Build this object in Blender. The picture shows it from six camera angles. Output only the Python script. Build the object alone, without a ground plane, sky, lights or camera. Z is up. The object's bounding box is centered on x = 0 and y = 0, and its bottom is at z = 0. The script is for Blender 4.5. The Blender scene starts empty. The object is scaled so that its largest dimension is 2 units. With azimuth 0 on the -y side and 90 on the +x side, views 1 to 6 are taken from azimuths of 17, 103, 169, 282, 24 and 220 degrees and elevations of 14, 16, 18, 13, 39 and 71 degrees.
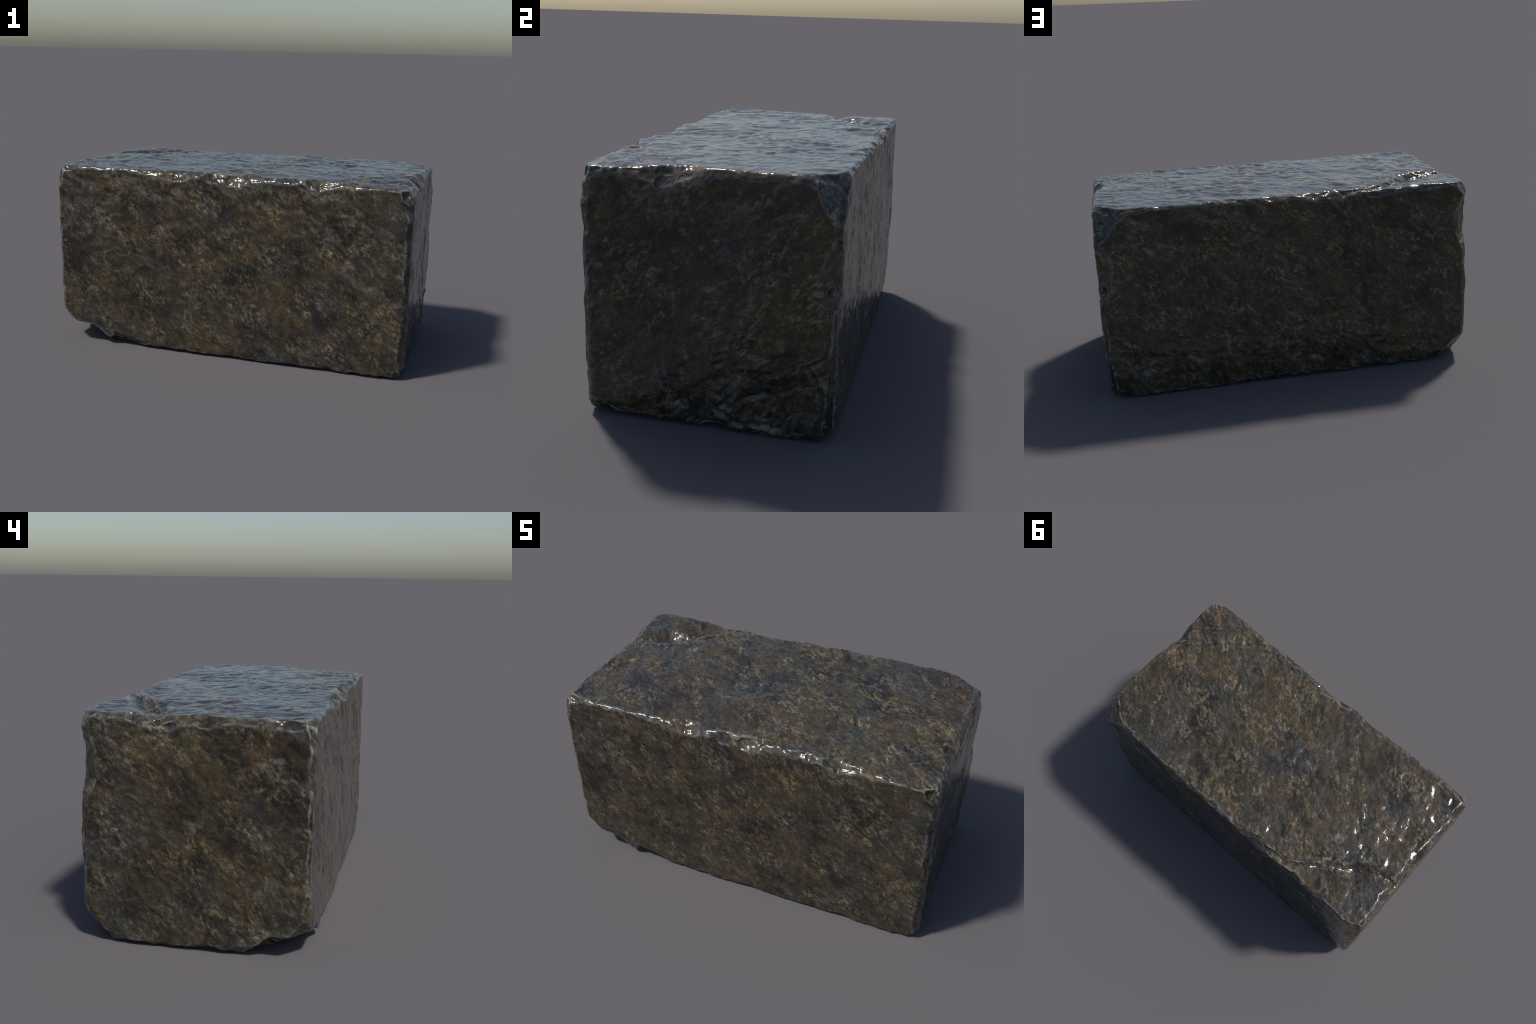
"""A rough hewn, wet dark stone block (metamorphic, brown / slate / ochre mottling).

The block is described as an intersection of soft half-spaces: six dressed faces,
twelve chipped arrises (45 degree cuts whose width wanders along the edge) and a few
broken corners, plus grooves and scars on single faces.  A dense box grid is pushed
onto that surface, then roughened with directional noise.
"""
import bpy
import numpy as np

SEED = 11
STEP = 0.0055                      # grid spacing of the finished mesh (m)
HX, HY, Z0, Z1 = 0.995, 0.505, 0.0, 1.022


# ------------------------------------------------------------------ noise helpers
rng = np.random.RandomState(SEED)
PERM = np.concatenate([rng.permutation(512)] * 3)
GRAD = rng.normal(size=(512, 3))
GRAD /= np.linalg.norm(GRAD, axis=1)[:, None]


def perlin(p):
    """Gradient noise, about -1..1, for an (n, 3) array."""
    i = np.floor(p).astype(np.int64)
    f = p - i
    w = f * f * f * (f * (f * 6 - 15) + 10)
    i &= 511
    out = np.zeros(len(p))
    for dx in (0, 1):
        wx = w[:, 0] if dx else 1 - w[:, 0]
        hx = PERM[(i[:, 0] + dx) & 511]
        for dy in (0, 1):
            wy = w[:, 1] if dy else 1 - w[:, 1]
            hy = PERM[hx + ((i[:, 1] + dy) & 511)]
            for dz in (0, 1):
                wz = w[:, 2] if dz else 1 - w[:, 2]
                g = GRAD[PERM[hy + ((i[:, 2] + dz) & 511)] & 511]
                d = (f[:, 0] - dx) * g[:, 0] + (f[:, 1] - dy) * g[:, 1] + (f[:, 2] - dz) * g[:, 2]
                out += wx * wy * wz * d
    return out * 1.5


def fbm(p, scale, octaves=3, gain=0.5, shift=0.0):
    out, amp, total = np.zeros(len(p)), 1.0, 0.0
    q = p * scale + shift
    for _ in range(octaves):
        out += amp * perlin(q)
        total += amp
        q = q * 2.03 + 17.3
        amp *= gain
    return out / total


def smooth(e0, e1, x):
    t = np.clip((x - e0) / (e1 - e0), 0, 1)
    return t * t * (3 - 2 * t)


def smooth_max(a, b, k):
    h = np.maximum(k - np.abs(a - b), 0) / k
    return np.maximum(a, b) + h * h * k * 0.25


def segment_distance(u, v, path):
    """Distance of points (u, v) to a polyline, and the signed side (left > 0)."""
    best, side = np.full(len(u), 9.0), np.zeros(len(u))
    for (ax, ay), (bx, by) in zip(path[:-1], path[1:]):
        dx, dy = bx - ax, by - ay
        t = np.clip(((u - ax) * dx + (v - ay) * dy) / (dx * dx + dy * dy), 0, 1)
        d = np.hypot(u - ax - t * dx, v - ay - t * dy)
        s = dx * (v - ay) - dy * (u - ax)
        near = d < best
        best = np.where(near, d, best)
        side = np.where(near, np.sign(s), side)
    return best, side


# ------------------------------------------------------------------ box grid
def box_grid():
    """Closed quad grid on the reference box: vertices (n, 3) and quads (m, 4)."""
    nx, ny, nz = (int(round(s / STEP)) for s in (2 * HX, 2 * HY, Z1 - Z0))
    quads = []
    ids = np.full((nx + 1, ny + 1, nz + 1), -1, np.int64)
    i, j, k = np.meshgrid(np.arange(nx + 1), np.arange(ny + 1), np.arange(nz + 1), indexing="ij")
    skin = (i == 0) | (i == nx) | (j == 0) | (j == ny) | (k == 0) | (k == nz)
    ids[skin] = np.arange(skin.sum())
    p = np.stack([i[skin] / nx * 2 * HX - HX, j[skin] / ny * 2 * HY - HY, Z0 + k[skin] / nz * (Z1 - Z0)], 1)

    def sheet(a, flip):
        q = np.stack([a[:-1, :-1], a[1:, :-1], a[1:, 1:], a[:-1, 1:]], -1).reshape(-1, 4)
        quads.append(q[:, ::-1] if flip else q)

    sheet(ids[0], True), sheet(ids[-1], False)
    sheet(ids[:, 0], False), sheet(ids[:, -1], True)
    sheet(ids[:, :, 0], True), sheet(ids[:, :, -1], False)
    return p, np.concatenate(quads)


# ------------------------------------------------------------------ the stone's shape
def along(x, *knots):
    """Piecewise linear profile through (position, value) knots."""
    a = np.array(knots)
    return np.interp(x, a[:, 0], a[:, 1])


def cut_plane(a, b, c, inside=(0, 0, 0.5)):
    a, b, c = map(np.array, (a, b, c))
    n = np.cross(b - a, c - a).astype(float)
    n /= np.linalg.norm(n)
    if n @ (np.array(inside) - a) > 0:
        n = -n
    return n, n @ a


def stone_planes(P):
    """Half-spaces (normal, offset per vertex, softness, is_break) of the block."""
    x, y, z = P.T
    slow = lambda s: 0.006 * fbm(P, 2.3, 3, 0.5, s)
    planes = []

    def face(n, d, k=0.010):
        planes.append((np.array(n, float) / np.linalg.norm(n), d / np.linalg.norm(n), k, False))

    # --- six dressed faces
    top = 1.0235 + 0.003 * y + slow(3.1) * 0.8
    # valley that splits off the back left corner of the top
    path = [(-0.30, 0.55), (-0.40, 0.49), (-0.50, 0.445), (-0.60, 0.375), (-0.675, 0.30), (-0.75, 0.225), (-0.83, 0.185), (-0.91, 0.165), (-1.05, 0.14)]
    wobble = 0.020 * fbm(P, 11, 3, 0.55, 5.0)
    d, side = segment_distance(x + wobble, y - wobble, path)
    depth = along(x, (-1.0, .022), (-.9, .030), (-.8, .036), (-.68, .038), (-.58, .032), (-.45, .020), (-.33, .0)) * (0.9 + 0.5 * fbm(P, 8, 2, 0.5, 8.0))
    shoulder = 0.060 * (1 + 0.7 * fbm(P, 7, 2, 0.5, 19.0))
    top -= depth * np.where(side < 0, np.exp(-(d / shoulder) ** 1.3), np.exp(-(d / 0.029) ** 1.8))
    top -= 0.034 * np.exp(-(((x + 0.765 + wobble) / 0.075) ** 2 + ((y - 0.262) / 0.050) ** 2) ** 1.3)     # pit in the valley
    face((0, 0, 1), top)
    bottom = 0.003 + 0.004 * (1 + fbm(P, 3.0, 3, 0.5, 41.0))
    beyond = -0.674 * (x + 0.985) - 0.739 * (y + 0.205) + 0.015 * fbm(P, 8, 2, 0.5, 43.0)
    bottom += 0.098 * smooth(-0.01, 0.115, beyond)                  # chunk gone from under the left front corner
    face((0, 0, -1), -bottom)
    front = 0.502 + slow(9.7) * 0.8
    front -= along(z, (0.0, 0.004), (0.15, 0.0), (0.7, 0.0), (1.0, 0.002))
    face((0, -1, 0), front)
    face((0, 1, 0), 0.5045 + slow(14.2) * 0.7 - along(z, (0.0, 0.003), (0.25, 0.0), (1.0, 0.003)))
    face((-1, 0, 0), 0.997 + slow(22.0) * 0.7 - along(z, (0.0, 0.008), (0.2, 0.0), (0.8, 0.0), (1.0, 0.006)))
    right = 0.993 + slow(31.5) * 0.7 - along(z, (0.0, 0.008), (0.3, 0.0), (0.8, 0.0), (1.0, 0.003))
    face((1, 0, 0), right)

    # --- twelve chipped arrises: cut width along the edge
    def arris(n, reach, width, jag=0.45, k=0.007):
        n = np.array(n, float) / np.sqrt(2)
        flake = smooth(-0.22, 0.22, fbm(P, 8.0, 2, 0.5, 50 + reach * 7)) - 0.5      # plateaus: whole flakes knocked off
        w = width * (1 + jag * 1.5 * flake + 0.4 * jag * perlin(P * 19 + reach * 13))
        d = (reach - np.maximum(w, 0.004)) / np.sqrt(2)
        planes.append((n, d, k, True))

    top_c, side_f, side_b, left_c, right_c = 1.026, 0.503, 0.505, 0.994, 0.992
    arris((0, -1, 1), side_f + top_c, along(x, (-1, .045), (-.93, .036), (-.8, .018), (-.6, .012), (-.44, .028), (-.36, .038), (-.3, .056), (-.2, .042), (-.145, .034), (.05, .060), (.15, .050), (.25, .034), (.43, .030), (.46, .055), (.51, .066), (.57, .042), (.66, .026), (.88, .028), (1, .045)), jag=0.22)
    arris((0, 1, 1), side_b + top_c, along(x, (-1, .030), (-.7, .020), (-.45, .034), (-.35, .042), (-.1, .026), (.3, .020), (.6, .014), (.85, .02)))
    arris((-1, 0, 1), left_c + top_c, along(y, (-.5, .050), (-.4, .034), (-.1, .038), (.0, .050), (.08, .058), (.13, .060), (.18, .046), (.4, .034), (.5, .04)), jag=0.3)
    arris((1, 0, 1), right_c + top_c, along(y, (-.5, .050), (-.3, .045), (-.21, .062), (-.185, .078), (-.1, .066), (-.04, .050), (.0, .034), (.1, .026), (.3, .026), (.5, .03)), jag=0.15)
    arris((-1, -1, 0), left_c + side_f, along(z, (0, .02), (.2, .016), (.5, .010), (.9, .012), (1, .03)))
    arris((1, -1, 0), right_c + side_f, along(z, (0, .03), (.2, .030), (.4, .022), (.55, .024), (.68, .020), (.76, .030), (.85, .024), (.93, .034), (1, .068)), jag=0.25)
    arris((1, 1, 0), right_c + side_b, along(z, (0, .05), (.12, .034), (.25, .030), (.38, .020), (.53, .014), (.56, .030), (.585, .074), (.70, .076), (.76, .050), (.81, .022), (.9, .016), (1, .016)), jag=0.15)
    arris((-1, 1, 0), left_c + side_b, along(z, (0, .02), (.3, .014), (.5, .022), (.62, .030), (.68, .045), (.74, .074), (.86, .080), (.93, .048), (.97, .024), (1, .03)), jag=0.08)
    arris((0, -1, -1), side_f - 0.006, along(x, (-1, .05), (-.8, .04), (-.7, .056), (-.6, .048), (-.48, .024), (-.3, .014), (.2, .012), (.7, .016), (1, .03)))
    arris((0, 1, -1), side_b - 0.006, along(x, (-1, .05), (-.7, .03), (-.1, .02), (.4, .018), (.85, .012), (1, .05)))
    arris((-1, 0, -1), left_c - 0.012, along(y, (-.5, .06), (-.2, .02), (.1, .012), (.35, .02), (.5, .06)), k=0.006)
    arris((1, 0, -1), right_c - 0.008, along(y, (-.5, .05), (-.3, .035), (-.2, .014), (.05, .035), (.22, .014), (.45, .02), (.5, .04)), k=0.006)

    # --- broken corners
    def corner(a, b, c, rough=0.010, k=0.008):
        n, d = cut_plane(a, b, c)
        planes.append((n, d + rough * fbm(P, 9, 3, 0.55, 3 * d + 70), k, True))

    corner((0.515, -0.475, 1.024), (0.975, -0.105, 1.024), (0.965, -0.495, 1.000), 0.004)     # sloping triangle, right front top
    corner((0.990, 0.372, 1.014), (0.990, 0.472, 0.880), (0.842, 0.502, 0.988), 0.016)       # scoop, right back top
    corner((-0.985, 0.495, 0.145), (-0.985, 0.365, 0.008), (-0.845, 0.495, 0.030), 0.005)    # left back bottom
    corner((-0.992, -0.490, 0.190), (-0.992, -0.410, 0.100), (-0.890, -0.505, 0.090), 0.004) # left front bottom
    corner((-0.994, 0.435, 1.018), (-0.994, 0.500, 0.930), (-0.915, 0.504, 1.016), 0.006)    # left back top
    corner((-0.990, -0.465, 1.02), (-0.990, -0.505, 0.960), (-0.945, -0.505, 1.02), 0.006)   # left front top
    corner((0.990, -0.503, 0.060), (0.990, -0.455, 0.020), (0.93, -0.503, 0.018), 0.004)     # right front bottom
    corner((0.990, 0.505, 0.075), (0.990, 0.460, 0.025), (0.83, 0.505, 0.008), 0.006)        # right back bottom
    return planes


def seat_on_surface(P):
    """Push the box grid along rays fanning out of an inner box onto the stone."""
    inset = 0.17
    core = np.clip(P, [-HX + inset, -HY + inset, Z0 + inset], [HX - inset, HY - inset, Z1 - inset])
    ray = P - core
    ray /= np.linalg.norm(ray, axis=1)[:, None]
    planes = stone_planes(P)
    lo, hi = np.zeros(len(P)), np.full(len(P), 0.45)
    # signed values along each ray are linear, so keep them as slope and start
    terms = [(core @ n - d, ray @ n, k) for n, d, k, _ in planes]
    for _ in range(22):
        t = (lo + hi) / 2
        f = terms[0][0] + terms[0][1] * t
        for start, slope, k in terms[1:]:
            f = smooth_max(f, start + slope * t, k)
        lo, hi = np.where(f < 0, t, lo), np.where(f < 0, hi, t)
    t = (lo + hi) / 2
    value = np.stack([a + b * t for a, b, _ in terms])
    flag = np.array([b for *_, b in planes])
    broken = smooth(-0.006, 0.004, value[flag].max(0) - value[~flag].max(0))
    return core + ray * t[:, None], broken


def vertex_normals(v, quads):
    a = v[quads[:, 2]] - v[quads[:, 0]]
    b = v[quads[:, 3]] - v[quads[:, 1]]
    fn = np.cross(a, b)
    n = np.zeros_like(v)
    for c in range(4):
        for ax in range(3):
            n[:, ax] += np.bincount(quads[:, c], fn[:, ax], len(v))
    return n / np.maximum(np.linalg.norm(n, axis=1), 1e-12)[:, None]


GRAIN = np.array([1, -1, -1]) / np.sqrt(3)         # run of the foliation in the stone


def stretched(p, normal_y, factor):
    """Coordinates squeezed along the grain; mirrored on the back face."""
    q = p.copy()
    q[:, 0] = np.where(normal_y > 0.5, -q[:, 0], q[:, 0])
    a = q @ GRAIN
    return q - np.outer(a * (1 - 1 / factor), GRAIN)


def split(mask, u, w, path, depth, width):
    """A hairline split with raised lips, drawn along a polyline on one face."""
    d, _ = segment_distance(u, w, path)
    fade = smooth(-0.40, 0.15, fbm(np.stack([u, w, u + w], 1), 11, 2, 0.5, 37.0))      # comes and goes
    g = -np.exp(-(d / width) ** 2) + 0.45 * np.exp(-((d - 1.8 * width) / width) ** 2)
    return np.where(mask, 0.8 * depth * fade * g, 0)


def relief(v, n, broken):
    """Fine displacement along the normal (m)."""
    q = stretched(v, n[:, 1], 2.0)
    warp = np.stack([fbm(q, 6, 2, 0.5, s) for s in (7.0, 27.0, 47.0)], 1)
    q = q + 0.05 * warp
    patchy = smooth(-0.25, 0.35, fbm(v, 2.6, 2, 0.5, 77.0))       # dents gather in patches
    h = 0.0045 * fbm(q, 5.5, 2, 0.5, 2.0)
    dent = fbm(q, 13, 2, 0.45, 12.0)
    h += (0.0034 + 0.0056 * patchy) * np.where(dent < 0, 1.4 * dent, 0.6 * dent)
    h += (0.0016 + 0.0016 * patchy) * fbm(q, 27, 2, 0.45, 24.0)
    h += 0.0024 * patchy * (1 - 2 * np.abs(fbm(q, 11, 2, 0.5, 55.0)) ** 0.7)   # wrinkled ridges
    flakes = fbm(q, 9, 3, 0.5, 33.0)
    h += 0.0016 * (smooth(0.03, 0.12, flakes) - 0.5)              # thin flaked steps
    h += broken * (0.0050 * fbm(v, 15, 2, 0.5, 90.0) + 0.0016 * fbm(v, 42, 2, 0.5, 94.0) - 0.001)    # rough fracture
    # top: lip along the sloping triangle, rough skin on both broken corners of the top
    up = n[:, 2] > 0.6
    x, y = v[:, 0] + 0.014 * fbm(v, 12, 3, 0.5, 71.0), v[:, 1] + 0.014 * fbm(v, 12, 3, 0.5, 73.0)
    crease = [(0.50, -0.51), (0.515, -0.464), (0.664, -0.352), (0.819, -0.195), (0.963, -0.105), (1.02, -0.10)]
    h += split(up, x, y, crease, 0.0048, 0.011)
    h += split(up, x, y, [(0.78, -0.36), (0.826, -0.325), (0.949, -0.236)], 0.0036, 0.010)
    _, side = segment_distance(x, y, crease)
    h += np.where(up & (side < 0) & (x > 0.4) & (y < 0), 0.0045 * fbm(v, 17, 3, 0.5, 97.0), 0)
    chip = smooth(-0.52, -0.62, x) * smooth(0.13, 0.20, y - 0.35 * (x + 0.9))
    h += np.where(up, chip * 0.0055 * fbm(v, 15, 3, 0.55, 99.0), 0)
    # right end: splits, and a shell break along the foot
    end = n[:, 0] > 0.6
    y = v[:, 1] + 0.016 * fbm(v, 14, 3, 0.5, 61.0)
    z = v[:, 2] + 0.016 * fbm(v, 14, 3, 0.5, 67.0)
    h += split(end, y, z, [(0.14, 0.70), (0.16, 0.60), (0.155, 0.49), (0.15, 0.36), (0.10, 0.31), (0.02, 0.27)], 0.0050, 0.008)
    h += split(end, y, z, [(-0.24, 0.42), (-0.235, 0.365), (-0.19, 0.288), (-0.165, 0.16), (-0.08, 0.086)], 0.0050, 0.009)
    h += split(end, y, z, [(0.42, 0.576), (0.49, 0.560)], 0.0060, 0.010)
    h += split(end, y, z, [(0.475, 0.54), (0.467, 0.365), (0.403, 0.312), (0.431, 0.253), (0.46, 0.15)], 0.0060, 0.009)
    h += split(end, y, z, [(-0.373, 0.386), (-0.346, 0.343)], 0.0040, 0.008)
    foot = along(y, (-.5, .04), (-.25, .06), (-.1, .14), (.0, .22), (.15, .27), (.35, .28), (.5, .2))
    low = smooth(0.02, -0.02, z - foot)
    h += np.where(end, low * (-0.004 + 0.010 * fbm(v, 13, 4, 0.55, 44.0)), 0)
    h += split(end, y, z, [(0.30, 0.05), (0.12, 0.05), (0.045, 0.096), (0.09, 0.14), (0.20, 0.164)], 0.0070, 0.011)
    # back: rougher broken band along the foot
    rear = n[:, 1] > 0.6
    foot = along(v[:, 0], (-1, .16), (-.8, .19), (-.2, .20), (.25, .24), (.7, .28), (1, .2))
    low = smooth(0.025, -0.025, z - foot)
    h += np.where(rear, low * (0.0 + 0.008 * fbm(v, 12, 4, 0.55, 84.0)), 0)
    h += split(rear, v[:, 0] + y - v[:, 1], z, [(1.0, 0.55), (0.94, 0.56), (0.83, 0.63)], 0.0040, 0.010)
    return h


# ------------------------------------------------------------------ material
class Nodes:
    def __init__(self, tree):
        self.tree = tree
        tree.nodes.clear()

    def add(self, kind, inputs=None, **props):
        node = self.tree.nodes.new(kind)
        for k, v in props.items():
            setattr(node, k, v)
        for k, v in (inputs or {}).items():
            self.set(node.inputs[k], v)
        return node

    def set(self, socket, v):
        if isinstance(v, bpy.types.NodeSocket):
            self.tree.links.new(v, socket)
        else:
            socket.default_value = v

    def math(self, op, a, b=0.0, c=0.0, clamp=False):
        n = self.add("ShaderNodeMath", operation=op, use_clamp=clamp)
        for s, v in zip(n.inputs, (a, b, c)):
            self.set(s, v)
        return n.outputs[0]

    def noise(self, vec, scale, detail=4.0, rough=0.55, distort=0.0):
        n = self.add("ShaderNodeTexNoise", {"Vector": vec, "Scale": scale, "Detail": detail, "Roughness": rough, "Distortion": distort})
        return n.outputs["Fac"]

    def ramp(self, fac, *stops):
        n = self.add("ShaderNodeValToRGB", {"Fac": fac})
        e = n.color_ramp.elements
        while len(e) < len(stops):
            e.new(0.5)
        for el, (p, c) in zip(e, stops):
            el.position = p
            el.color = (*c, 1) if isinstance(c, tuple) else (c, c, c, 1)
        return n.outputs["Color"]

    def mix(self, fac, a, b, mode="MIX"):
        n = self.add("ShaderNodeMix", data_type="RGBA", blend_type=mode)
        self.set(n.inputs[0], fac)
        self.set(n.inputs[6], (*a, 1) if isinstance(a, tuple) else a)
        self.set(n.inputs[7], (*b, 1) if isinstance(b, tuple) else b)
        return n.outputs[2]


def stone_material():
    m = bpy.data.materials.new("wet_dark_stone")
    m.use_nodes = True
    N = Nodes(m.node_tree)
    obj = N.add("ShaderNodeTexCoord").outputs["Object"]
    geo = N.add("ShaderNodeNewGeometry")
    # mirror the grain on the back face, then squeeze along the grain
    sep = N.add("ShaderNodeSeparateXYZ", {0: obj})
    nrm = N.add("ShaderNodeSeparateXYZ", {0: geo.outputs["True Normal"]})
    back = N.math("GREATER_THAN", nrm.outputs["Y"], 0.5)
    flip = N.math("SUBTRACT", 1.0, N.math("MULTIPLY", back, 2.0))
    com = N.add("ShaderNodeCombineXYZ", {0: N.math("MULTIPLY", sep.outputs["X"], flip), 1: sep.outputs["Y"], 2: sep.outputs["Z"]})
    dot = N.add("ShaderNodeVectorMath", {0: com.outputs[0], 1: tuple(GRAIN)}, operation="DOT_PRODUCT").outputs["Value"]

    def squeeze(factor):
        s = N.add("ShaderNodeVectorMath", {0: tuple(GRAIN * (1 / factor - 1))}, operation="SCALE")
        N.set(s.inputs["Scale"], dot)
        return N.add("ShaderNodeVectorMath", {0: com.outputs[0], 1: s.outputs[0]}, operation="ADD").outputs[0]

    streak, soft = squeeze(7.0), squeeze(2.6)
    brown, slate, umber, ochre, pale = (0.051, 0.039, 0.021), (0.034, 0.033, 0.029), (0.017, 0.014, 0.010), (0.230, 0.178, 0.090), (0.150, 0.145, 0.125)

    patch = N.ramp(N.noise(soft, 4.2, 5, 0.6, 0.3), (0.40, 0.0), (0.60, 1.0))
    col = N.mix(patch, brown, slate)
    dark = N.ramp(N.noise(soft, 6.5, 5, 0.62, 0.4), (0.46, 0.0), (0.62, 1.0))
    col = N.mix(N.math("MULTIPLY", dark, 0.85), col, umber)
    rust = N.ramp(N.noise(soft, 7.5, 4, 0.6, 0.2), (0.54, 0.0), (0.70, 1.0))
    col = N.mix(N.math("MULTIPLY", rust, 0.55), col, (0.074, 0.044, 0.023))
    # ochre crystals: fine streaks gathered in patches
    fine = N.ramp(N.noise(streak, 60, 5, 0.72), (0.47, 0.0), (0.70, 1.0))
    where = N.ramp(N.noise(soft, 9.0, 5, 0.66, 0.3), (0.48, 0.0), (0.66, 1.0))
    col = N.mix(N.math("MULTIPLY", N.math("MULTIPLY", fine, where), 0.95), col, ochre)
    # pale grey crystals
    fine2 = N.ramp(N.noise(streak, 50, 5, 0.68, 0.5), (0.50, 0.0), (0.68, 1.0))
    where2 = N.ramp(N.noise(streak, 12.0, 4, 0.62, 0.3), (0.48, 0.0), (0.64, 1.0))
    col = N.mix(N.math("MULTIPLY", N.math("MULTIPLY", fine2, where2), 0.75), col, pale)
    # hairline dark seams along the grain
    line = N.math("ABSOLUTE", N.math("SUBTRACT", N.noise(streak, 17, 5, 0.6, 0.6), 0.5))
    seam = N.ramp(line, (0.0, 1.0), (0.022, 0.0))
    some = N.ramp(N.noise(soft, 9, 3, 0.6), (0.46, 0.0), (0.60, 1.0))
    col = N.mix(N.math("MULTIPLY", N.math("MULTIPLY", seam, some), 0.7), col, (0.010, 0.009, 0.008))
    # overall fine grain
    grain = N.ramp(N.noise(streak, 130, 5, 0.78), (0.28, 0.35), (0.72, 1.95))
    col = N.mix(1.0, col, grain, "MULTIPLY")
    band = N.ramp(N.noise(streak, 30, 4, 0.6, 0.2), (0.32, 0.62), (0.68, 1.42))
    col = N.mix(1.0, col, band, "MULTIPLY")
    # rubbed arrises: pale bloom on sharp ridges, broken up
    ridge = N.ramp(geo.outputs["Pointiness"], (0.507, 0.0), (0.542, 1.0))
    rub = N.ramp(N.noise(obj, 16, 4, 0.6), (0.34, 0.0), (0.54, 1.0))
    col = N.mix(N.math("MULTIPLY", N.math("MULTIPLY", ridge, rub), 0.9), col, (0.21, 0.205, 0.185))

    rough = N.math("MULTIPLY_ADD", N.noise(soft, 18, 4, 0.6), 0.12, 0.08)
    bump1 = N.add("ShaderNodeBump", {"Height": N.noise(soft, 34, 3, 0.5), "Strength": 0.5, "Distance": 0.006})
    bump2 = N.add("ShaderNodeBump", {"Height": N.noise(streak, 170, 3, 0.6), "Strength": 0.12, "Distance": 0.0015, "Normal": bump1.outputs[0]})
    bsdf = N.add("ShaderNodeBsdfPrincipled", {"Base Color": col, "Roughness": rough, "IOR": 1.5, "Normal": bump2.outputs[0]})
    out = N.add("ShaderNodeOutputMaterial", {"Surface": bsdf.outputs[0]})
    return m


# ------------------------------------------------------------------ build
def build():
    P, quads = box_grid()
    v, broken = seat_on_surface(P)
    n = vertex_normals(v, quads)
    v = v + n * relief(v, n, broken)[:, None]
    v[:, 2] -= v[:, 2].min()

    me = bpy.data.meshes.new("stone_block")
    me.vertices.add(len(v))
    me.vertices.foreach_set("co", v.astype(np.float32).ravel())
    me.loops.add(quads.size)
    me.loops.foreach_set("vertex_index", quads.astype(np.int32).ravel())
    me.polygons.add(len(quads))
    me.polygons.foreach_set("loop_start", np.arange(0, quads.size, 4, dtype=np.int32))
    me.polygons.foreach_set("use_smooth", np.ones(len(quads), bool))
    me.update(calc_edges=True)
    me.validate()
    me.materials.append(stone_material())
    o = bpy.data.objects.new("stone_block", me)
    o["label"] = "rough hewn wet dark brown stone block with chipped edges"
    o["category"] = "stone block"
    bpy.context.scene.collection.objects.link(o)


build()
